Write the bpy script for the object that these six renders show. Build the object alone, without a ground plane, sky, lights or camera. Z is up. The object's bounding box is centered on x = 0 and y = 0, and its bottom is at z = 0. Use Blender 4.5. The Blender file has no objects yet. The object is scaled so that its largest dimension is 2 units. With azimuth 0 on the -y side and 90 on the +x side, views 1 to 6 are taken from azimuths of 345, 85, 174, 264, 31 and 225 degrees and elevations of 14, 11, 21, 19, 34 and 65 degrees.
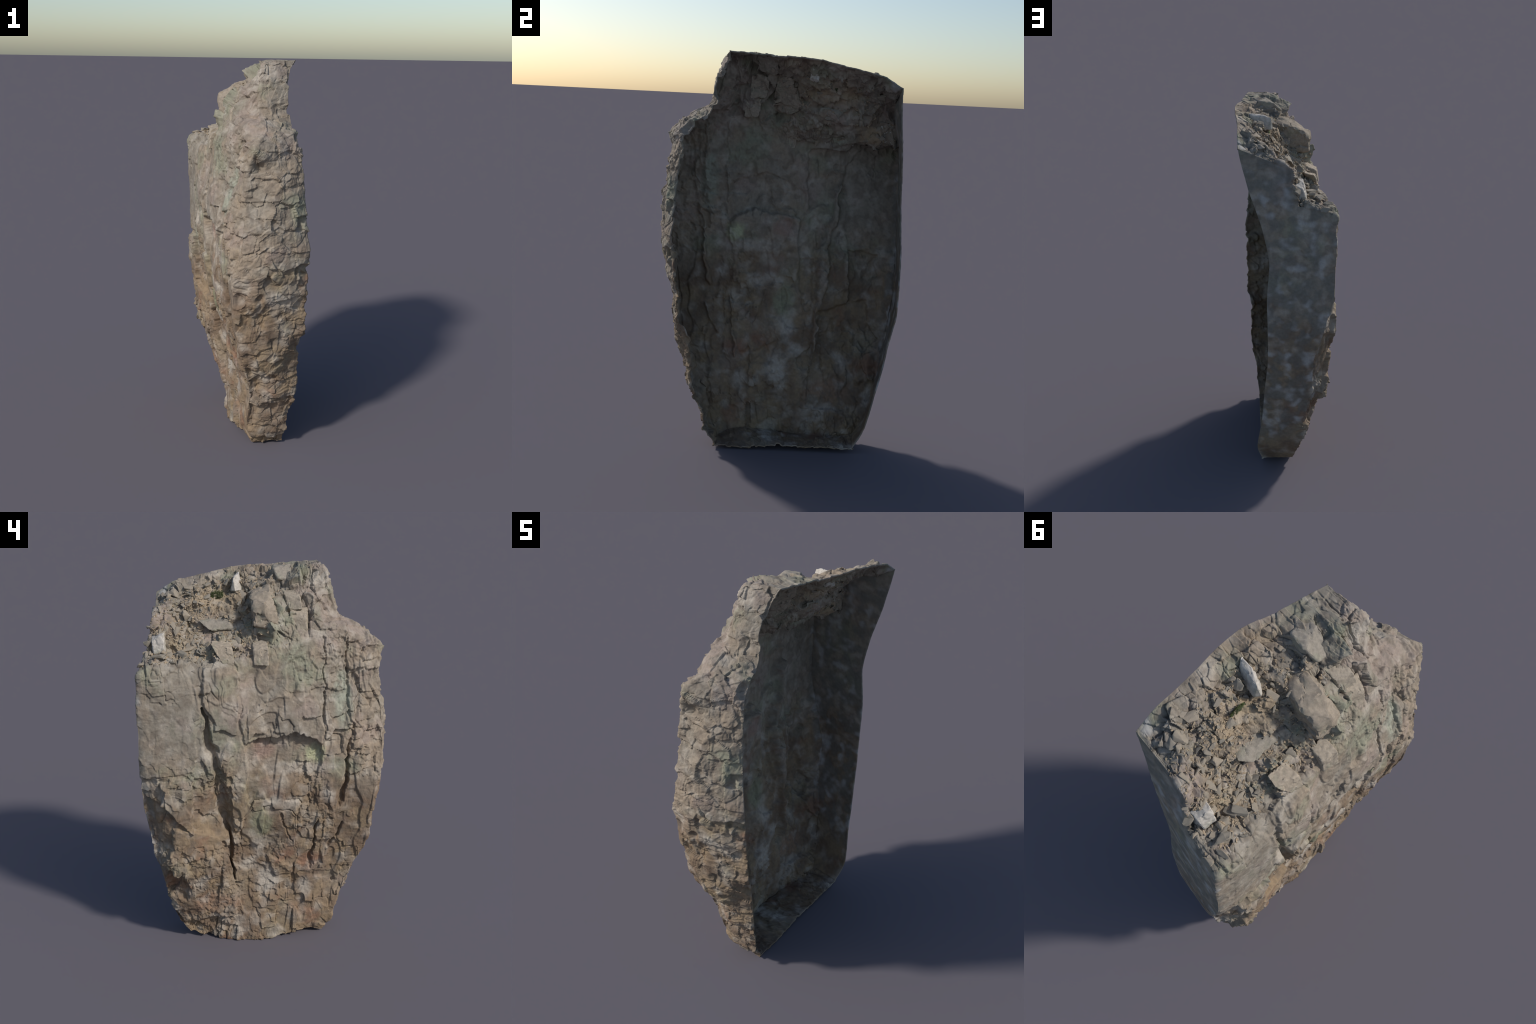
"""A standing slab of weathered bedrock: broken face towards -x, plain sheared back
towards +x, a rubble-covered slope at its top."""
import bpy, bmesh, math, random
import numpy as np
from mathutils import Vector, Matrix, Euler
from mathutils.kdtree import KDTree

rng = np.random.default_rng(7)
random.seed(7)

# ------------------------------------------------------------------ noise tools
def hash3(ix, iy, iz, k):
    h = (ix.astype(np.uint32) * np.uint32(374761393) + iy.astype(np.uint32) * np.uint32(668265263)
         + iz.astype(np.uint32) * np.uint32(2147483647) + np.uint32((k * 1274126177) & 0xffffffff))
    h = (h ^ (h >> np.uint32(13))) * np.uint32(1274126177)
    h = (h ^ (h >> np.uint32(16))) * np.uint32(2246822519)
    h = h ^ (h >> np.uint32(13))
    return h.astype(np.float32) / np.float32(4294967295.0)


def value_noise(p, k=0):
    """Smooth noise in -1..1 at the points p (n, 3)."""
    i = np.floor(p).astype(np.int32)
    f = (p - i).astype(np.float32)
    f = f * f * f * (f * (f * 6 - 15) + 10)
    r = 0
    for dx in (0, 1):
        wx = f[:, 0] if dx else 1 - f[:, 0]
        for dy in (0, 1):
            wy = f[:, 1] if dy else 1 - f[:, 1]
            for dz in (0, 1):
                wz = f[:, 2] if dz else 1 - f[:, 2]
                r = r + wx * wy * wz * hash3(i[:, 0] + dx, i[:, 1] + dy, i[:, 2] + dz, k)
    return r * 2 - 1


def fbm(p, k=0, octaves=4, gain=0.5):
    r, a = 0, 1.0
    for o in range(octaves):
        r = r + a * value_noise(p * 2.03 ** o + 11.3 * o, k + o)
        a *= gain
    return r


def cells(p, k=0, square=False, jitter=0.8, quick=False):
    """Cellular pattern: distance gap to the nearest border, offset from the cell's
    centre and three random numbers of the cell."""
    reach = (0, 1) if quick else (-1, 0, 1)       # the quick way looks at the eight nearest cells only
    i = np.floor(p - .5 if quick else p).astype(np.int32)
    n = len(p)
    d1 = np.full(n, 9.0, np.float32); d2 = d1.copy()
    off = np.zeros((n, 3), np.float32); ids = np.zeros((n, 3), np.int32)
    for dx in reach:
        for dy in reach:
            for dz in reach:
                c = i + np.array([dx, dy, dz], np.int32)
                q = np.stack([hash3(c[:, 0], c[:, 1], c[:, 2], k + j) for j in range(3)], 1)
                v = (p - (c + 0.5 + (q - 0.5) * jitter)).astype(np.float32)
                d = np.abs(v).max(1) if square else np.sqrt((v * v).sum(1))
                near = d < d1
                d2 = np.where(near, d1, np.minimum(d2, d))
                d1 = np.where(near, d, d1)
                off[near] = v[near]; ids[near] = c[near]
    rnd = np.stack([hash3(ids[:, 0], ids[:, 1], ids[:, 2], k + 20 + j) for j in range(4)], 1)
    return d2 - d1, off, rnd * 2 - 1


def step(a, b, x):
    t = np.clip((x - a) / (b - a), 0, 1)
    return t * t * (3 - 2 * t)


def seg_dist(y, z, pts, vals=None):
    """Distance to a polyline in the y-z plane and the value interpolated along it;
    the sign tells the side (+ on the left of its direction)."""
    best = np.full(len(y), 9.0); val = np.zeros(len(y)); side = np.ones(len(y))
    vals = vals or [1.0] * len(pts)
    for (a, b), va, vb in zip(zip(pts[:-1], pts[1:]), vals[:-1], vals[1:]):
        dy, dz = b[0] - a[0], b[1] - a[1]
        t = np.clip(((y - a[0]) * dy + (z - a[1]) * dz) / (dy * dy + dz * dz), 0, 1)
        ey, ez = y - a[0] - t * dy, z - a[1] - t * dz
        d = np.hypot(ey, ez)
        m = d < best
        best = np.where(m, d, best); val = np.where(m, va + (vb - va) * t, val)
        side = np.where(m, np.sign(dy * ez - dz * ey), side)
    return best, val, side


def poly_dist(y, z, pts):
    """Signed distance to a closed outline in the y-z plane, positive inside."""
    d, _, _ = seg_dist(y, z, pts + pts[:1])
    inside = np.zeros(len(y), bool)
    for a, b in zip(pts, pts[1:] + pts[:1]):
        cond = (a[1] > z) != (b[1] > z)
        xs = (b[0] - a[0]) * (z - a[1]) / (b[1] - a[1] + 1e-9) + a[0]
        inside ^= cond & (y < xs)
    return np.where(inside, d, -d)


# ------------------------------------------------------------------ cross-sections
# The broken face as sections from the foot to the ridge.  Each section runs from the
# +y edge to the -y edge; points are (x, y, z).
FACE = [
    [(-.012, .42, .03), (-.018, .36, .02), (-.032, .27, .01), (-.062, .16, .00), (-.100, .03, .00), (-.09, -.08, .02), (-.085, -.17, .03), (-.065, -.25, .02), (-.045, -.318, .00)],
    [(-.04, .495, .16), (-.038, .43, .14), (-.052, .31, .14), (-.072, .17, .14), (-.095, .03, .14), (-.095, -.10, .14), (-.095, -.20, .14), (-.095, -.29, .14), (-.092, -.365, .15)],
    [(-.055, .532, .36), (-.100, .46, .35), (-.110, .33, .35), (-.105, .18, .35), (-.088, .03, .35), (-.098, -.12, .35), (-.108, -.24, .35), (-.102, -.34, .35), (-.110, -.436, .35)],
    [(-.10, .584, .56), (-.165, .49, .55), (-.165, .35, .55), (-.126, .19, .55), (-.115, .03, .55), (-.138, -.13, .55), (-.148, -.27, .55), (-.144, -.41, .55), (-.150, -.512, .55)],
    [(-.11, .620, .76), (-.195, .51, .74), (-.195, .36, .74), (-.160, .19, .74), (-.172, .03, .74), (-.18, -.14, .74), (-.188, -.29, .74), (-.195, -.44, .74), (-.200, -.535, .74)],
    [(-.160, .624, .94), (-.212, .52, .93), (-.210, .37, .93), (-.200, .19, .93), (-.205, .03, .93), (-.208, -.14, .93), (-.210, -.30, .93), (-.215, -.46, .93), (-.220, -.564, .93)],
    [(-.205, .622, 1.12), (-.220, .51, 1.10), (-.222, .37, 1.10), (-.222, .19, 1.10), (-.225, .03, 1.10), (-.225, -.14, 1.10), (-.225, -.30, 1.10), (-.218, -.46, 1.10), (-.200, -.597, 1.10)],
    [(-.212, .616, 1.32), (-.222, .50, 1.30), (-.230, .36, 1.30), (-.232, .19, 1.30), (-.228, .03, 1.30), (-.236, -.14, 1.30), (-.224, -.30, 1.30), (-.203, -.46, 1.30), (-.175, -.590, 1.30)],
    [(-.210, .605, 1.47), (-.220, .49, 1.47), (-.218, .35, 1.47), (-.212, .20, 1.48), (-.185, .04, 1.48), (-.215, -.13, 1.48), (-.202, -.30, 1.48), (-.177, -.46, 1.48), (-.155, -.572, 1.48)],
    [(-.205, .593, 1.540), (-.190, .49, 1.546), (-.180, .34, 1.552), (-.175, .20, 1.565), (-.180, .05, 1.58), (-.200, -.12, 1.59), (-.190, -.28, 1.605), (-.165, -.44, 1.615), (-.125, -.590, 1.605)],
    [(-.050, .558, 1.580), (-.065, .47, 1.595), (-.082, .34, 1.605), (-.102, .20, 1.62), (-.128, .05, 1.63), (-.170, -.10, 1.67), (-.170, -.25, 1.685), (-.140, -.38, 1.70), (-.062, -.520, 1.680)],
    [(-.014, .526, 1.680), (-.018, .44, 1.688), (-.018, .32, 1.693), (-.028, .19, 1.697), (-.075, .05, 1.71), (-.135, -.08, 1.75), (-.140, -.20, 1.765), (-.122, -.30, 1.76), (-.062, -.405, 1.734)],
    [(.004, .508, 1.757), (.055, .42, 1.805), (.055, .31, 1.826), (.052, .19, 1.833), (.012, .06, 1.842), (-.050, -.06, 1.86), (-.085, -.17, 1.86), (-.090, -.27, 1.85), (-.055, -.362, 1.830)],
    [(.122, .498, 1.812), (.165, .40, 1.874), (.165, .30, 1.905), (.160, .19, 1.917), (.145, .07, 1.940), (.100, -.05, 1.970), (.040, -.15, 1.968), (-.010, -.24, 1.962), (-.022, -.325, 1.976)],
    [(.252, .488, 1.862), (.247, .40, 1.909), (.240, .31, 1.931), (.238, .22, 1.947), (.238, .11, 1.971), (.230, .00, 1.981), (.190, -.12, 1.986), (.165, -.22, 1.989), (.138, -.318, 1.998)],
]
# The slab is a hollow shell, open towards +x: the two long edges of the opening, section by section.
BACK_LEFT = [(.160, .390, .03), (.186, .435, .14), (.160, .492, .36), (.148, .535, .56), (.132, .572, .74), (.130, .575, .93), (.130, .568, 1.11), (.115, .556, 1.29), (.145, .541, 1.46), (.175, .528, 1.56), (.205, .514, 1.65), (.222, .503, 1.72), (.237, .494, 1.78), (.246, .489, 1.825), (.252, .488, 1.862)]
BACK_RIGHT = [(.110, -.335, .01), (.120, -.400, .17), (.143, -.452, .36), (.150, -.488, .56), (.146, -.516, .74), (.147, -.540, .93), (.148, -.560, 1.11), (.138, -.564, 1.31), (.128, -.550, 1.49), (.121, -.530, 1.61), (.112, -.470, 1.68), (.095, -.395, 1.718), (.083, -.368, 1.82), (.108, -.336, 1.94), (.138, -.318, 1.999)]
SIDE_BULGE_R = [.006, .02, .032, .038, .042, .045, .044, .032, .024, .02, .016, .01, .006, .004, 0]  # rounding of the -y end
SIDE_BULGE_L = [.0, .006, .01, .008, .004, .0, .0, .0, .0, .0, .0, .0, .0, .0, 0]


def catmull(P, t):
    """Catmull-Rom along axis 0 of P at the parameters t (0 .. len-1)."""
    n = len(P)
    i = np.clip(np.floor(t).astype(int), 0, n - 2)
    f = (t - i).reshape((-1,) + (1,) * (P.ndim - 1))
    a, b, c, d = P[np.clip(i - 1, 0, n - 1)], P[i], P[i + 1], P[np.clip(i + 2, 0, n - 1)]
    s = 0.8                                   # a little tighter than the usual spline
    m0, m1 = (c - a) * 0.5 * s, (d - b) * 0.5 * s
    return (2 * f**3 - 3 * f**2 + 1) * b + (f**3 - 2 * f**2 + f) * m0 + (3 * f**2 - 2 * f**3) * c + (f**3 - f**2) * m1


def spaced(lengths, total):
    """total+1 parameters over len(lengths) spans, shared out by span length."""
    acc = np.concatenate([[0], np.cumsum(lengths)])
    return np.interp(np.linspace(0, acc[-1], total + 1), acc, np.arange(len(acc)))


NV, NF, NR_, NL, NFL = 740, 480, 110, 90, 50      # rows up the wall; columns of face, -y end, +y end; rows of the floor
face_ctrl = np.array(FACE, float)                                     # rows, cols, 3
tv = spaced(np.linalg.norm(np.diff(face_ctrl, axis=0), axis=2).mean(1), NV)
tu = spaced(np.linalg.norm(np.diff(face_ctrl, axis=1), axis=2).mean(0), NF)
face = catmull(catmull(face_ctrl, tv).transpose(1, 0, 2), tu).transpose(1, 0, 2)
edge_l, edge_r = catmull(np.array(BACK_LEFT), tv), catmull(np.array(BACK_RIGHT), tv)


def side(edge_a, edge_b, n, amount, sign):
    """An end wall between two edges, bulging outwards."""
    w = np.linspace(0, 1, n + 1)[None, :, None]
    strip = edge_a[:, None] * (1 - w) + edge_b[:, None] * w
    strip[:, :, 1] += sign * amount[:, None] * np.sin(np.pi * np.clip(w[:, :, 0], 0, 1)) ** 0.8
    return strip


right = side(face[:, -1], edge_r, NR_, catmull(np.array(SIDE_BULGE_R), tv), -1)
left = side(edge_l, face[:, 0], NL, catmull(np.array(SIDE_BULGE_L), tv), 1)
wall = np.concatenate([left[:, :-1], face[:, :-1], right], 1)
NC = wall.shape[1]
# floor: from the straight back edge of the foot to the foot of the wall
lin = np.linspace(0, 1, NC)[:, None]
sill = edge_l[0] * (1 - lin) + edge_r[0] * lin
w = np.linspace(0, 1, NFL, endpoint=False)[:, None, None]
grid = np.concatenate([sill[None] * (1 - w) + wall[0][None] * w, wall], 0)
NROW = grid.shape[0]
zone = np.concatenate([np.full(NL, 3), np.zeros(NF), np.ones(NR_ + 1)])     # which side a column belongs to
P = grid.reshape(-1, 3).copy()
Z = np.broadcast_to(zone, (NROW, NC)).reshape(-1).copy()
rows = np.concatenate([np.linspace(-1, 0, NFL, endpoint=False), tv])
TV = np.repeat(rows, NC)
Z[TV < 0] = 4


def soft(mask, passes):
    """Blurs a mask over the columns so that regions blend at the corners."""
    m = np.pad(mask.astype(float), passes, mode="edge")
    for _ in range(passes):
        m[1:-1] = (m[:-2] + m[1:-1] + m[2:]) / 3
    return m[passes:-passes]


on_wall = step(-.15, .05, TV)
w_face, w_right, w_left = (np.broadcast_to(soft(zone == k, 60), (NROW, NC)).reshape(-1) * on_wall for k in (0, 1, 3))
w_floor = 1 - on_wall


def blur_grid(g, passes):
    for _ in range(passes):
        g[:, 1:-1] = (g[:, :-2] + g[:, 1:-1] * 2 + g[:, 2:]) / 4
        g[1:-1] = (g[:-2] + g[1:-1] * 2 + g[2:]) / 4
    return g


def grid_normals(g):
    n = np.cross(np.gradient(g, axis=1), np.gradient(g, axis=0))
    n /= np.maximum(np.linalg.norm(n, axis=2, keepdims=True), 1e-9)
    n = blur_grid(n, 12)
    return n / np.maximum(np.linalg.norm(n, axis=2, keepdims=True), 1e-9)


N = grid_normals(blur_grid(grid.copy(), 20)).reshape(-1, 3)
if N[Z == 0][:, 0].mean() > 0:
    N = -N

# ------------------------------------------------------------------ relief
Y, ZZ = P[:, 1], P[:, 2]
warp_y = Y + 0.012 * fbm(P * 14, 31, 3) + 0.004 * fbm(P * 60, 33, 2)
warp_z = ZZ + 0.012 * fbm(P * 14 + 5, 41, 3) + 0.004 * fbm(P * 60 + 5, 43, 2)

# loose upper slope of the face, above the standing panels
slope = w_face * step(8.7, 9.3, TV + 0.35 * fbm(P * 7, 3, 2)) * step(-.12, .02, Y + .05 * fbm(P * 8, 5, 2))
crag = w_face * step(9.2, 10.5, TV) * step(.02, -.10, Y)
panel_calm = w_face * step(.30, .36, Y) * step(.95, 1.05, ZZ) * step(1.56, 1.5, ZZ)

D = np.zeros(len(P))
# big waves of the whole rock
D += 0.012 * fbm(P * 3.1 + 2, 71, 3) * (w_face * .5 + w_right + w_left * .3)


def terraces(scale, levels, k, ragged=.12):
    """Spalled layers: flat sheets that break off along ragged steps."""
    t = fbm(P * np.array(scale), k, 3) * levels + ragged * levels * .5 * fbm(P * np.array(scale) * 6, k + 7, 2)
    f = np.floor(t)
    return f + step(.80, 1.0, t - f) + .4


bed = w_face * (1 - .7 * panel_calm) * (1 - .8 * slope)
rough_patch = step(.0, .45, fbm(P * 5 + 1, 605, 2))                         # where the face is crumbly rather than sheeted
D += .0095 * terraces((4.0, 5.0, 2.6), 2.0, 610, .07) * (bed * .9 + w_right * .35)
D += .0045 * terraces((9, 12, 7), 1.8, 640, .08) * (bed * (.15 + .85 * rough_patch) + w_right * .5 + w_floor * .5)
D += .005 * terraces((3.5, 3.5, 6.0), 1.8, 670, .10) * w_right                    # bedding of the -y end

# jointed blocks: flat, each a little out or in and tilted, with an open joint here and there
for size, amp, tilt, depth, k, sq in (((.30, .135, .20), .009, .010, .010, 100, True), ((.12, .080, .10), .0060, .010, .006, 200, True), ((.07, .044, .05), .004, .008, .0, 300, False), ((.030, .021, .024), .0016, .0045, .0, 350, False)):
    q = P + np.stack([fbm(P * 4 + j, k + j, 2) for j in range(3)], 1) * size[1] * .10 + np.stack([fbm(P * 38 + j, k + 4 + j, 3) for j in range(3)], 1) * .0032
    gap, off, rnd = cells(q / np.array(size), k, sq, quick=size[1] < .06)
    block = amp * rnd[:, 0] + tilt * (rnd[:, 1] * off[:, 1] + (rnd[:, 2] * .7 - .4) * off[:, 2]) * 1.6
    patchy = step(-.2, .45, fbm(P * 4.0 + k, k + 9, 2)) if size[1] > .1 else step(.12, .5, fbm(P * 4.0 + k, k + 9, 2))
    open_joint = step(.0050 / size[1], .0, gap) * step(-.05, .4, fbm(P * 7 + k, k + 13, 2))
    D += bed * (block * (.10 + .95 * patchy) - depth * open_joint * (.12 + .88 * patchy)) + (w_right * (.5 if size[1] > .06 else .22) + w_floor * .5 + w_left * .06) * block - depth * .25 * open_joint * w_right

# broken chunks on the slope, big broken faces on the crest
for size, amp, tilt, k, on_slope, on_crest in (((.14, .11, .11), .012, .05, 380, .35, 1.0), ((.085, .075, .06), .012, .026, 400, .9, .3), ((.04, .034, .03), .006, .012, 430, .7, .12)):
    q = P + .006 * np.stack([fbm(P * 14 + j, k + j, 2) for j in range(3)], 1)
    gap, off, rnd = cells(q / np.array(size), k, quick=size[1] < .1)
    chunk = amp * rnd[:, 0] + tilt * (rnd[:, 1] * off[:, 0] + rnd[:, 2] * off[:, 1] + rnd[:, 3] * off[:, 2])
    D += (slope * on_slope + crag * on_crest * step(-.35, -.24, Y)) * (chunk - amp * .45 * on_slope * step(.07, 0, gap))

# lumps, facets and hollows of the -y end
gap, off, rnd = cells((P + .01 * np.stack([fbm(P * 10 + j, 87 + j, 2) for j in range(3)], 1)) / np.array([.09, .09, .075]), 860)
D += w_right * (.005 * rnd[:, 0] + .013 * (rnd[:, 1] * off[:, 0] + rnd[:, 2] * off[:, 2]))
D += w_right * (.007 * fbm(P * 9 + 3, 81, 3) - .022 * step(.45, .9, fbm(P * 8, 85, 2)) + .010 * step(.4, .8, fbm(P * 7, 95, 2)))


def plate(pts, height, edge=.006, fade=None):
    """A slab of rock standing proud (or sunk) inside an outline given as (y, z)."""
    global D
    m = step(-edge, edge, poly_dist(warp_y, warp_z, pts))
    if fade is not None:
        m = m * step(fade[0], fade[1], ZZ)
    D = D + w_face * height * m


def groove(pts, widths, depth):
    """A crack along a line of (y, z) points."""
    global D
    d, w, _ = seg_dist(warp_y, warp_z, pts, widths)
    D = D - w_face * depth * step(1.0, .25, d / np.maximum(w, 1e-4))


plate([(.66, 1.57), (.40, 1.57), (.33, 1.45), (.31, 1.35), (.335, 1.24), (.355, 1.03), (.53, 1.01), (.66, 1.00)], .008)      # tall smooth panel
plate([(.52, .98), (.36, 1.00), (.375, .71), (.46, .78), (.53, .87)], .028)                                                  # tongue under it
plate([(.68, .95), (.53, .86), (.46, .76), (.49, .61), (.55, .58), (.66, .60)], -.012, .01)                                   # dark hollow beside the tongue
plate([(.47, .74), (.37, .72), (.20, .66), (.18, .40), (.16, .16), (.45, .12), (.53, .29), (.44, .42), (.54, .54), (.50, .61)], .024, .008)
plate([(.52, .46), (.44, .45), (.41, .37), (.44, .30), (.52, .33)], -.030, .012)
plate([(.29, 1.53), (.13, 1.53), (.13, 1.34), (.15, 1.22), (.24, 1.24), (.29, 1.37)], .016)                                   # second panel
plate([(.10, 1.15), (.02, 1.185), (-.08, 1.20), (-.15, 1.22), (-.23, 1.18), (-.28, 1.14), (-.27, 1.06), (-.23, .90), (-.05, .84), (.10, .88)], -.032, .005, (.86, 1.13))  # recess under an arch
plate([(.13, 1.30), (.11, 1.15), (.02, 1.185), (-.08, 1.20), (-.15, 1.22), (-.23, 1.18), (-.28, 1.14), (-.32, 1.20), (-.28, 1.34), (-.10, 1.40)], .012, .006)   # lip above the recess
plate([(.18, .95), (.10, .94), (.10, .84), (.13, .68), (.17, .69)], .018, .004)
plate([(.00, .52), (-.12, .46), (-.14, .40), (-.05, .38)], .014, .005)
plate([(.17, .49), (.09, .42), (.13, .36), (.18, .38)], .014, .005)
plate([(-.40, .70), (-.32, .56), (-.25, .40), (-.40, .36), (-.52, .50), (-.52, .66)], .006, .006)
plate([(-.24, 1.42), (-.30, 1.20), (-.42, 1.18), (-.42, 1.40)], -.012, .006)
groove([(.305, 1.36), (.29, 1.27), (.27, 1.16), (.245, 1.05), (.225, .93), (.225, .82), (.20, .73), (.19, .61), (.18, .48), (.17, .39)],
       [.010, .018, .026, .034, .042, .040, .022, .016, .014, .008], .045)
groove([(-.42, 1.13), (-.41, .98), (-.38, .81)], [.008, .014, .018], .035)
groove([(-.26, .74), (-.24, .60), (-.23, .43)], [.007, .012, .012], .026)
groove([(-.39, .70), (-.33, .56)], [.005, .015], .022)
groove([(-.07, .77), (-.13, .59)], [.008, .006], .012)
groove([(-.30, 1.66), (-.30, 1.47), (-.30, 1.23)], [.007, .006, .007], .012)
groove([(-.42, 1.65), (-.42, 1.41), (-.43, 1.11)], [.007, .008, .010], .016)

# fine roughness
fine = fbm(P * 45, 501, 4, .55)
D += .0011 * fine * (w_face * (1 + .6 * slope) + w_right * .9 + w_left * .4 + w_floor)
D += .0016 * np.abs(fbm(P * np.array([40, 40, 90]), 520, 3)) * (w_face + w_right) * step(-.1, .4, fbm(P * 6, 530, 2))

taper = np.minimum(1, (14 - TV) * 1.6)                        # the ridge stays thin
D *= .15 + .85 * np.clip(taper, 0, 1)
P += N * D[:, None]
P[:, 2] = np.maximum(P[:, 2], 0)

# the frame: centred, foot on z = 0, 2 m tall
lo, hi = P.min(0), P.max(0)
print("body extent", lo, hi)
over = np.maximum(P[:, 2] - 1.988, 0)
P[:, 2] = np.where(over > 0, 1.988 + .012 * np.tanh(over / .012), P[:, 2])
P[:, 2] *= 2.0 / P[:, 2].max()
over = np.maximum(-.236 - P[:, 0], 0)
P[:, 0] = np.where(over > 0, -.236 - .016 * np.tanh(over / .016), P[:, 0])
P[:, 1] -= (lo[1] + hi[1]) / 2

# ------------------------------------------------------------------ materials
def new_material(name):
    m = bpy.data.materials.new(name)
    m.use_nodes = True
    nt = m.node_tree
    nt.nodes.clear()
    return m, nt


class Graph:
    """Small helpers to wire shader nodes."""
    def __init__(self, nt):
        self.nt = nt
        self.co = nt.nodes.new("ShaderNodeTexCoord").outputs["Object"]

    def node(self, kind, **kw):
        n = self.nt.nodes.new(kind)
        for a, b in kw.items():
            setattr(n, a, b)
        return n

    def put(self, sock, v):
        if isinstance(v, bpy.types.NodeSocket):
            self.nt.links.new(v, sock)
        else:
            sock.default_value = v

    def noise(self, scale, detail=4, rough=.55, offset=(0, 0, 0), stretch=(1, 1, 1), distortion=0):
        mp = self.node("ShaderNodeMapping")
        self.put(mp.inputs["Vector"], self.co)
        mp.inputs["Location"].default_value = offset
        mp.inputs["Scale"].default_value = stretch
        n = self.node("ShaderNodeTexNoise")
        self.put(n.inputs["Vector"], mp.outputs[0])
        n.inputs["Scale"].default_value = scale
        n.inputs["Detail"].default_value = detail
        n.inputs["Roughness"].default_value = rough
        n.inputs["Distortion"].default_value = distortion
        return n.outputs["Fac"]

    def ramp(self, v, a, b, lo=0.0, hi=1.0):
        n = self.node("ShaderNodeMapRange", interpolation_type="SMOOTHSTEP")
        self.put(n.inputs["Value"], v)
        for s_, x in zip(("From Min", "From Max", "To Min", "To Max"), (a, b, lo, hi)):
            n.inputs[s_].default_value = x
        return n.outputs[0]

    def math(self, op, a, b=0.0):
        n = self.node("ShaderNodeMath", operation=op)
        self.put(n.inputs[0], a)
        self.put(n.inputs[1], b)
        return n.outputs[0]

    def mix(self, fac, a, b, blend="MIX"):
        n = self.node("ShaderNodeMix", data_type="RGBA", blend_type=blend)
        self.put(n.inputs[0], fac)
        for sock, v in ((n.inputs[6], a), (n.inputs[7], b)):
            self.put(sock, v if isinstance(v, bpy.types.NodeSocket) else (*v, 1))
        return n.outputs[2]

    def axis(self, i):
        n = self.node("ShaderNodeSeparateXYZ")
        self.put(n.inputs[0], self.co)
        return n.outputs[i]

    def blob(self, centre, radius, soft_edge=.5):
        """1 inside an ellipsoid, fading at its rim, with a ragged border."""
        mp = self.node("ShaderNodeVectorMath", operation="SUBTRACT")
        self.put(mp.inputs[0], self.co)
        mp.inputs[1].default_value = centre
        dv = self.node("ShaderNodeVectorMath", operation="DIVIDE")
        self.put(dv.inputs[0], mp.outputs[0])
        dv.inputs[1].default_value = radius
        ln = self.node("ShaderNodeVectorMath", operation="LENGTH")
        self.put(ln.inputs[0], dv.outputs[0])
        d = self.math("ADD", ln.outputs["Value"], self.math("MULTIPLY", self.math("SUBTRACT", self.noise(16, 3, offset=centre), .5), 1.1))
        return self.ramp(d, 1 + soft_edge * .5, 1 - soft_edge)

    def finish(self, colour, rough, height, strength=.35, distance=.004):
        b = self.node("ShaderNodeBump")
        b.inputs["Strength"].default_value = strength
        b.inputs["Distance"].default_value = distance
        self.put(b.inputs["Height"], height)
        p = self.node("ShaderNodeBsdfPrincipled")
        self.put(p.inputs["Base Color"], colour)
        self.put(p.inputs["Roughness"], rough)
        p.inputs["Specular IOR Level"].default_value = .2
        self.put(p.inputs["Normal"], b.outputs[0])
        o = self.node("ShaderNodeOutputMaterial")
        self.nt.links.new(p.outputs[0], o.inputs[0])


TAN, GREY, BROWN, RUST = (.290, .232, .174), (.245, .217, .178), (.172, .118, .080), (.215, .118, .080)
GREEN, PALE, LILAC, OCHRE = (.245, .245, .182), (.41, .37, .32), (.295, .235, .203), (.250, .182, .115)


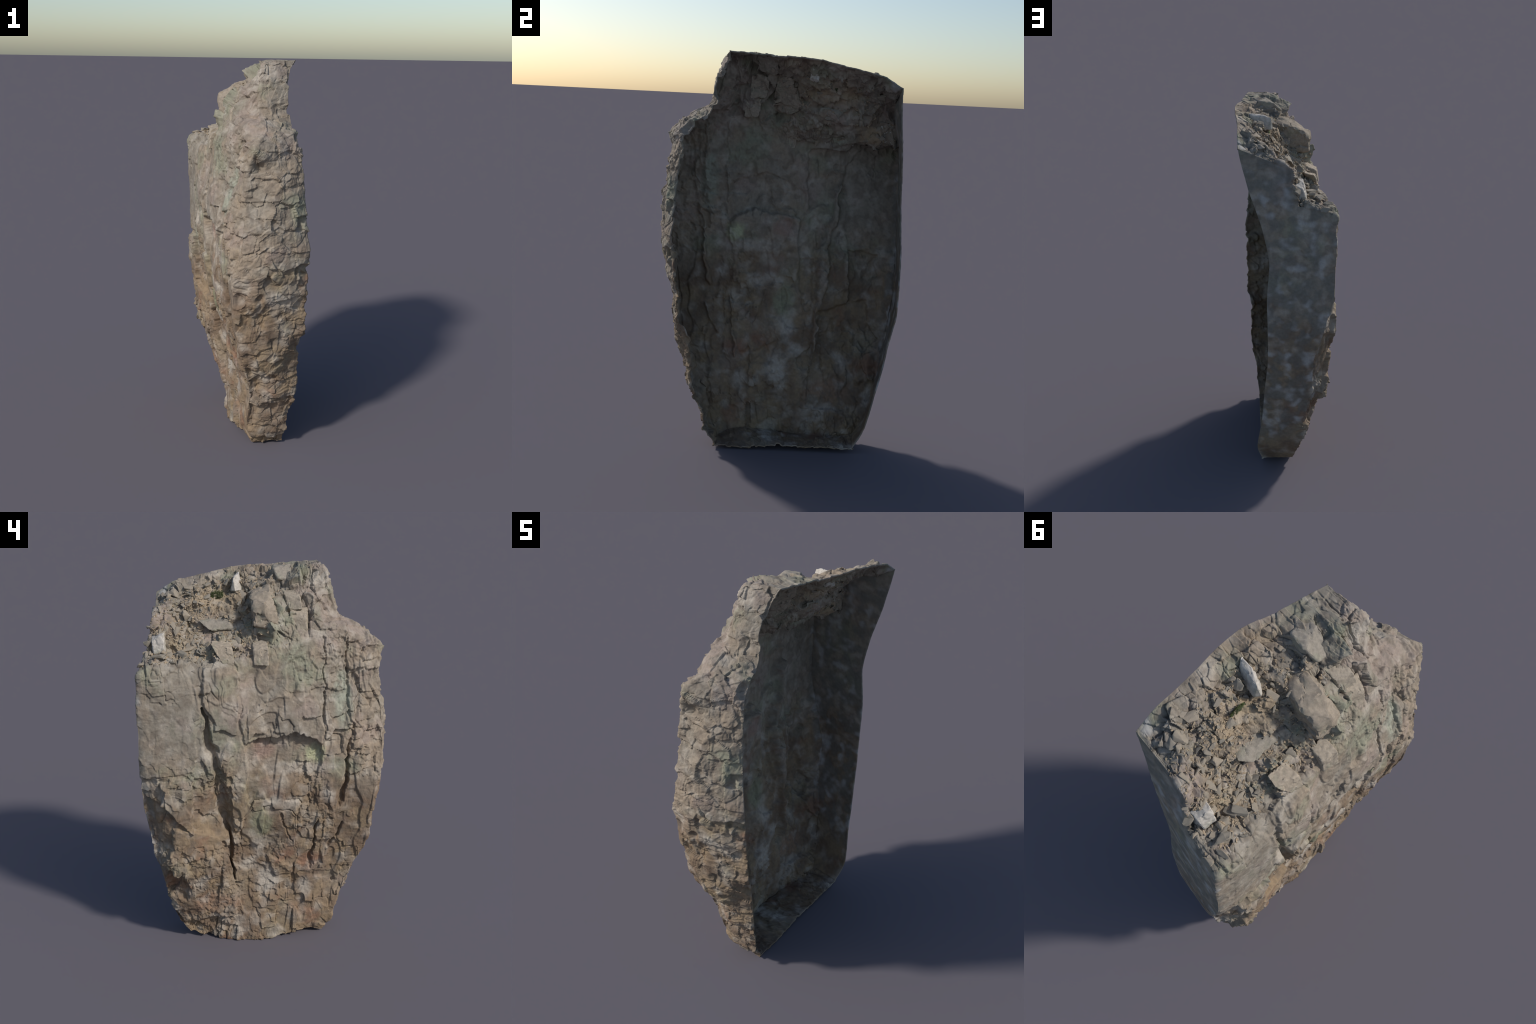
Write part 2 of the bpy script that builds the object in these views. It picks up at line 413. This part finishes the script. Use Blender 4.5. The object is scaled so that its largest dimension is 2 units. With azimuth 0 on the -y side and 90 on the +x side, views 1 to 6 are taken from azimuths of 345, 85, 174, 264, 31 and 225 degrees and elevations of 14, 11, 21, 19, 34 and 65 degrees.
def rock_material():
    m, nt = new_material("weathered_rock")
    g = Graph(nt)
    col = g.mix(g.ramp(g.noise(2.6, 5), .38, .62), TAN, GREY)
    col = g.mix(g.ramp(g.noise(3.4, 4, offset=(3, 1, 7)), .50, .64, 0, .85), col, GREEN)
    col = g.mix(g.ramp(g.noise(5.0, 4, offset=(8, 2, 1)), .53, .67, 0, .65), col, LILAC)
    # brown, iron-stained lower half: stain border wanders around mid height
    h = g.math("ADD", g.axis(2), g.math("MULTIPLY", g.math("SUBTRACT", g.noise(3.0, 4, offset=(5, 5, 2)), .5), .9))
    stain = g.ramp(h, 1.12, .82)
    stain = g.math("MULTIPLY", stain, g.ramp(g.noise(4.5, 4, offset=(1, 9, 4)), .30, .52, .35, 1.0))
    col = g.mix(g.math("MULTIPLY", stain, .9), col, g.mix(g.ramp(g.noise(7, 4, offset=(2, 2, 2)), .4, .62), BROWN, OCHRE))
    col = g.mix(g.math("MULTIPLY", stain, g.ramp(g.noise(5.5, 4, offset=(6, 1, 9)), .57, .68, 0, .6)), col, RUST)
    # pale blotches
    col = g.mix(g.ramp(g.noise(7.5, 1.5, .4, offset=(4, 4, 4)), .55, .76, 0, .75), col, PALE)
    for c, r, shade, amount in (((-.13, 0.0, .36), (.2, .075, .09), PALE, .75), ((-.22, -.15, 1.02), (.2, .20, .035), PALE, .55),
                                ((-.2, -.24, 1.09), (.2, .05, .06), (.42, .43, .27), .8), ((-.19, .04, .72), (.2, .07, .09), (.25, .255, .17), .7),
                                ((-.05, -.29, 1.91), (.16, .07, .06), PALE, .6), ((-.2, .02, 1.12), (.2, .07, .06), (.26, .17, .14), .7),
                                ((-.2, .20, 1.46), (.2, .07, .06), GREEN, .6), ((-.2, -.38, 1.35), (.2, .05, .15), (.30, .32, .26), .7),
                                ((0.0, .20, 1.84), (.14, .20, .07), (.33, .255, .17), .8), ((-.08, .43, 1.62), (.1, .08, .05), (.33, .25, .16), .8),
                                ((-.15, -.22, .47), (.2, .07, .06), (.27, .15, .10), .7), ((-.1, .28, .25), (.2, .14, .06), (.26, .16, .11), .6)):
        col = g.mix(g.math("MULTIPLY", g.blob(c, r), amount), col, shade)
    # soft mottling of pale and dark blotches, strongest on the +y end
    m1 = g.noise(15, 1.2, .4, offset=(9, 3, 5), distortion=.3)
    m2 = g.noise(24, 1.0, .4, offset=(1, 6, 8))
    col = g.mix(g.ramp(m1, .50, .80, 0, .55), col, PALE)
    col = g.mix(g.ramp(m2, .50, .34, 0, .45), col, (.15, .122, .098))
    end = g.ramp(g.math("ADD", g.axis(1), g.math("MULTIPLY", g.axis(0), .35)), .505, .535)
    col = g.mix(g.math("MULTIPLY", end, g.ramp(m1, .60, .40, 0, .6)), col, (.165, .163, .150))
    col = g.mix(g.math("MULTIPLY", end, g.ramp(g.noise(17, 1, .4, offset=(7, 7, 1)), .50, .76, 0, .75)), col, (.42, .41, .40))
    # fine grain
    grain = g.noise(60, 5, .65)
    col = g.mix(1.0, col, g.mix(g.ramp(grain, .3, .7), (.88, .88, .88), (1.10, 1.10, 1.10)), "MULTIPLY")
    speck = g.ramp(g.noise(150, 3, .6, offset=(2, 7, 3)), .62, .72, 0, .2)
    col = g.mix(speck, col, (.17, .14, .115))
    g.finish(col, .92, g.math("ADD", grain, g.noise(130, 4, .6)), .4, .003)
    return m


def stone_material(name, a, b, grain_scale=70):
    m, nt = new_material(name)
    g = Graph(nt)
    rnd = g.node("ShaderNodeObjectInfo").outputs["Random"]
    col = g.mix(rnd, a, b)
    col = g.mix(g.ramp(g.noise(14, 4), .5, .7, 0, .5), col, GREEN)
    grain = g.noise(grain_scale, 5, .65)
    col = g.mix(1.0, col, g.mix(g.ramp(grain, .3, .7), (.82, .82, .82), (1.14, 1.14, 1.14)), "MULTIPLY")
    g.finish(col, .92, grain, .5, .003)
    return m


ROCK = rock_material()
STONE = stone_material("loose_stone", (.35, .295, .232), (.27, .243, .205))
OUTCROP = stone_material("outcrop_stone", (.30, .252, .198), (.30, .252, .198))
PALE_STONE = stone_material("pale_stone", (.50, .46, .41), (.46, .43, .39))
GRAVEL = stone_material("soil_gravel", (.34, .265, .185), (.36, .29, .21), 120)
MOSS = stone_material("moss", (.085, .11, .045), (.12, .14, .06), 200)

# ------------------------------------------------------------------ build the thing
root = bpy.data.objects.new("rock_slab", None)
bpy.context.scene.collection.objects.link(root)
root["label"] = "tall weathered standing rock slab with rubble on top"
root["category"] = "rock"


def add_object(name, mesh, material=None):
    ob = bpy.data.objects.new(name, mesh)
    bpy.context.scene.collection.objects.link(ob)
    ob.parent = root
    if material is not None and not mesh.materials:
        mesh.materials.append(material)
    return ob


def mesh_from(name, verts, faces):
    me = bpy.data.meshes.new(name)
    k = faces.shape[1]
    me.vertices.add(len(verts)); me.loops.add(faces.size); me.polygons.add(len(faces))
    me.vertices.foreach_set("co", np.asarray(verts, np.float32).ravel())
    me.loops.foreach_set("vertex_index", faces.astype(np.int32).ravel())
    me.polygons.foreach_set("loop_start", np.arange(0, faces.size, k, dtype=np.int32))
    me.polygons.foreach_set("loop_total", np.full(len(faces), k, np.int32))
    me.update(calc_edges=True)
    me.validate()
    me.polygons.foreach_set("use_smooth", np.ones(len(me.polygons), bool))
    return me


# outer skin, an inner skin one wall thickness behind it, and the rim between them
THICK = .006
idx = np.arange(NROW * NC).reshape(NROW, NC)
quads = np.stack([idx[:-1, :-1], idx[:-1, 1:], idx[1:, 1:], idx[1:, :-1]], 2).reshape(-1, 4)
pr = np.unique(np.append(np.arange(0, NROW, 2), NROW - 1))
pc = np.unique(np.append(np.arange(0, NC, 2), NC - 1))
inner = (P - N * THICK).reshape(NROW, NC, 3)[np.ix_(pr, pc)]
inner[:, :, 2] = np.maximum(inner[:, :, 2], .003)
ii = np.arange(len(pr) * len(pc)).reshape(len(pr), len(pc)) + NROW * NC
quads_in = np.stack([ii[:-1, :-1], ii[1:, :-1], ii[1:, 1:], ii[:-1, 1:]], 2).reshape(-1, 4)
rim = []
for outer, inn, at in ((idx[0], ii[0], pc), (idx[-1], ii[-1], pc), (idx[:, 0], ii[:, 0], pr), (idx[:, -1], ii[:, -1], pr)):
    for k in range(len(at) - 1):
        o = outer[at[k]:at[k + 1] + 1]
        m_ = o[len(o) // 2]
        rim.append((o[0], m_, inn[k + 1], inn[k]))
        if m_ != o[-1]:
            rim.append((m_, o[-1], inn[k + 1], inn[k + 1]))
rim = np.array(rim)
tri_rim = rim[rim[:, 2] == rim[:, 3]][:, :3]
quad_rim = rim[rim[:, 2] != rim[:, 3]]
faces = np.concatenate([quads, quads_in, quad_rim])
faces = np.concatenate([faces[:, [0, 1, 2]], faces[:, [0, 2, 3]], tri_rim])
body_mesh = mesh_from("rock_body", np.concatenate([P, inner.reshape(-1, 3)]), faces)
bm = bmesh.new()
bm.from_mesh(body_mesh)
bmesh.ops.recalc_face_normals(bm, faces=bm.faces[:])
bm.to_mesh(body_mesh)
bm.free()
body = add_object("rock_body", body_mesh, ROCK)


# ------------------------------------------------------------------ angular stones
def hull_stone(name, points, levels=3, rough=.06, seed=0, scale=1.0):
    """A broken stone: convex hull of points, edges chipped, surface roughened."""
    bm = bmesh.new()
    for p in points:
        bm.verts.new(p)
    bmesh.ops.convex_hull(bm, input=bm.verts[:])
    loose = [v for v in bm.verts if not v.link_faces]
    bmesh.ops.delete(bm, geom=loose, context="VERTS")
    bmesh.ops.dissolve_limit(bm, angle_limit=.15, verts=bm.verts[:], edges=bm.edges[:])
    bmesh.ops.bevel(bm, geom=bm.edges[:], offset=.05 * scale, segments=1, affect="EDGES", clamp_overlap=True)
    bmesh.ops.triangulate(bm, faces=bm.faces[:])
    for _ in range(levels):
        long_ = [e for e in bm.edges if e.calc_length() > .12 * scale]
        if not long_:
            break
        bmesh.ops.subdivide_edges(bm, edges=long_, cuts=1, use_grid_fill=False)
        bmesh.ops.triangulate(bm, faces=bm.faces[:])
    bm.normal_update()
    co = np.array([v.co[:] for v in bm.verts])
    no = np.array([v.normal[:] for v in bm.verts])
    q = co / scale
    gap, off, rnd = cells(q * 1.7 + seed, 900 + seed)
    amount = rough * (.7 * rnd[:, 0] - .5 * step(.1, 0, gap) + .5 * fbm(q * 5 + seed, 910 + seed, 3))
    co = co + no * (amount * scale)[:, None]
    for v, p in zip(bm.verts, co):
        v.co = p
    me = bpy.data.meshes.new(name)
    bm.to_mesh(me)
    bm.free()
    me.polygons.foreach_set("use_smooth", np.ones(len(me.polygons), bool))
    me.set_sharp_from_angle(angle=math.radians(35))
    return me


def random_stone(name, seed, levels):
    r = np.random.default_rng(seed)
    pts = r.uniform(-1, 1, (14, 3)) * np.array([1, r.uniform(.55, .95), r.uniform(.35, .7)])
    pts[:, 2] = np.maximum(pts[:, 2], -.22)
    return hull_stone(name, [Vector(p) for p in pts], levels, .05, seed)


tree_pts = np.arange(NROW * NC).reshape(NROW, NC)[NFL::3, ::3].ravel()
tree = KDTree(len(tree_pts))
for n_, i_ in enumerate(tree_pts):
    tree.insert(P[i_], int(i_))
tree.balance()


def keep_outside(me, centre):
    """Flattens what would stick through the shell of the slab."""
    for v in me.vertices:
        p = v.co + Vector(centre)
        _, i_, _ = tree.find(p)
        n_ = Vector(N[i_])
        depth = (p - Vector(P[i_])).dot(n_)
        if depth < -.001:
            v.co = v.co - n_ * (depth + .001)


# boulders of the crest, corner points in metres
BOULDERS = [
    ("outcrop_block", OUTCROP, [(-.155, .045, 1.80), (-.175, -.01, 1.825), (-.165, -.07, 1.80), (-.165, .035, 1.725), (-.175, -.03, 1.71), (-.15, -.085, 1.72),
                              (-.09, .055, 1.86), (-.10, -.05, 1.885), (-.01, -.06, 1.915), (-.01, .03, 1.875), (.06, -.03, 1.89), (.02, .03, 1.72), (.02, -.09, 1.74)]),
    ("crest_block", STONE, [(.02, -.08, 1.975), (.05, -.17, 1.99), (-.03, -.10, 1.93), (-.03, -.17, 1.92), (.10, -.09, 1.985), (.12, -.18, 1.97), (.06, -.07, 1.88), (.06, -.19, 1.88)]),
    ("standing_flake", PALE_STONE, [(.05, .115, 1.935), (.11, .08, 1.95), (.17, .075, 1.955), (.04, .105, 1.87), (.09, .065, 1.87), (.17, .07, 1.87), (.06, .13, 1.87), (.15, .11, 1.88), (.15, .10, 1.94)]),
    ("tilted_flake", PALE_STONE, [(-.06, .53, 1.66), (-.07, .47, 1.70), (-.08, .52, 1.60), (-.09, .47, 1.61), (-.02, .53, 1.68), (-.02, .46, 1.70), (-.03, .53, 1.58), (-.03, .46, 1.60)]),
    ("tilted_flake", STONE, [(-.16, .25, 1.65), (-.18, .15, 1.63), (-.20, .14, 1.56), (-.19, .16, 1.53), (-.19, .20, 1.56), (-.11, .24, 1.66), (-.11, .15, 1.65), (-.14, .15, 1.53)]),
    ("tilted_flake", STONE, [(-.03, .30, 1.745), (-.06, .25, 1.70), (-.04, .15, 1.735), (-.05, .12, 1.70), (.02, .28, 1.75), (.02, .14, 1.75), (.01, .20, 1.68)]),
    ("crest_block", STONE, [(-.14, -.15, 1.76), (-.16, -.21, 1.75), (-.15, -.16, 1.69), (-.16, -.22, 1.68), (-.10, -.14, 1.80), (-.10, -.23, 1.80), (-.08, -.15, 1.68), (-.08, -.22, 1.68)]),
    ("crest_block", STONE, [(-.09, -.12, 1.86), (-.11, -.19, 1.85), (-.11, -.13, 1.79), (-.13, -.20, 1.79), (-.02, -.11, 1.89), (-.03, -.20, 1.89), (-.04, -.12, 1.78), (-.05, -.20, 1.78)]),
    ("crest_block", STONE, [(-.20, .05, 1.62), (-.215, -.02, 1.62), (-.21, .05, 1.55), (-.225, -.02, 1.545), (-.14, .05, 1.65), (-.14, -.02, 1.66), (-.14, .05, 1.54), (-.14, -.02, 1.54)]),
]
for i, (name, mat, pts) in enumerate(BOULDERS):
    span = max(np.ptp(np.array(pts), axis=0)) * .5
    ctr = np.array(pts).mean(0)
    if mat is ROCK:
        ctr = np.zeros(3)                        # keeps the colours of the slab it grows from
    me = hull_stone(name, [Vector(np.array(p) - ctr) for p in pts], 5, .06 if name == "outcrop_block" else .045, i, span)
    keep_outside(me, ctr)
    ob = add_object(name, me, mat)
    ob.location = ctr

# loose stones on the slope, sharing a dozen shapes
shapes = [random_stone("stone", 40 + i, 2) for i in range(12)]
for me in shapes:
    me.materials.append(STONE)
weight = slope * step(8.9, 9.6, TV) * step(13.1, 12.5, TV)
weight *= .35 + step(-.2, .3, fbm(P * 6, 611, 2))
pick = np.where((Z == 0) & (weight > .05))[0]
# even spread over the surface: weight by face area of the grid cell
G = P.reshape(NROW, NC, 3)
area = (np.linalg.norm(np.gradient(G, axis=1), axis=2) * np.linalg.norm(np.gradient(G, axis=0), axis=2)).reshape(-1)
prob = weight[pick] * area[pick]
prob /= prob.sum()


def place(size, point, normal, r):
    q = Vector(normal).to_track_quat("Z", "X").to_matrix().to_4x4()
    spin = Euler((r.normal(0, .22), r.normal(0, .22), r.uniform(0, 6.28))).to_matrix().to_4x4()
    sc = Matrix.Diagonal((size * r.uniform(.85, 1.3), size * r.uniform(.7, 1.1), size * r.uniform(.7, 1.1), 1))
    return Matrix.Translation(Vector(point) + Vector(normal) * size * r.uniform(.0, .2)) @ q @ spin @ sc


# big blocks lie along the foot of the slope and by the +y corner, smaller ones everywhere
low = prob * (step(10.9, 9.8, TV[pick]) + .9 * step(.33, .45, Y[pick]) + .12)
low /= low.sum()
spots = np.concatenate([rng.choice(pick, 85, replace=False, p=low), rng.choice(pick, 190, replace=False, p=prob)])
sizes = np.concatenate([.018 + .018 * rng.random(85) ** 1.5, .008 + .011 * rng.random(190) ** 1.6])
for i, sz in zip(spots, sizes):
    ob = add_object("stone", shapes[rng.integers(12)])
    ob.matrix_world = place(sz, P[i], N[i], rng)

# gravel and crumbs, too small to pick apart
crumb = []
for i in range(6):
    me = random_stone("crumb", 80 + i, 0)
    co = np.array([v.co[:] for v in me.vertices])
    me.calc_loop_triangles()
    crumb.append((co, np.array([t.vertices[:] for t in me.loop_triangles])))
    bpy.data.meshes.remove(me)
vs, fs, base = [], [], 0
for i in rng.choice(pick, 2600, p=prob):
    co, tri = crumb[rng.integers(6)]
    M = np.array(place(.0035 + .006 * rng.random() ** 2, P[i], N[i], rng))
    vs.append(co @ M[:3, :3].T + M[:3, 3]); fs.append(tri + base); base += len(co)
gm = mesh_from("gravel", np.concatenate(vs), np.concatenate(fs))
gm.polygons.foreach_set("use_smooth", np.zeros(len(gm.polygons), bool))
gr = add_object("gravel", gm, GRAVEL)
gr["kind"] = "stuff"

# a small green tuft in the soil
near = np.argmin(((P[:, 1] - .196) ** 2 + (P[:, 2] - 1.845) ** 2) + 9 * (Z != 0))
vs, fs, base = [], [], 0
for i in range(420):
    a_, rr = rng.uniform(0, 6.28), .028 * rng.random() ** .6
    root_p = P[near] + np.array([0, rr * math.cos(a_), rr * math.sin(a_) * .7])
    tip = np.array([-.6, math.cos(a_) * rr * 25, .8 + math.sin(a_) * rr * 15]) * rng.uniform(.008, .02)
    wdt = np.array([0, .0016, .0016]) * rng.choice([-1, 1], 3)
    q = np.array([root_p - wdt, root_p + wdt, root_p + tip + wdt * .3, root_p + tip * .6 + np.array([-.002, 0, .001])])
    vs.append(q); fs.append(np.array([[0, 1, 2], [0, 2, 3], [1, 3, 2], [0, 3, 1]]) + base); base += 4
mm = mesh_from("moss_tuft", np.concatenate(vs), np.concatenate(fs))
mo = add_object("moss_tuft", mm, MOSS)
mo["kind"] = "stuff"
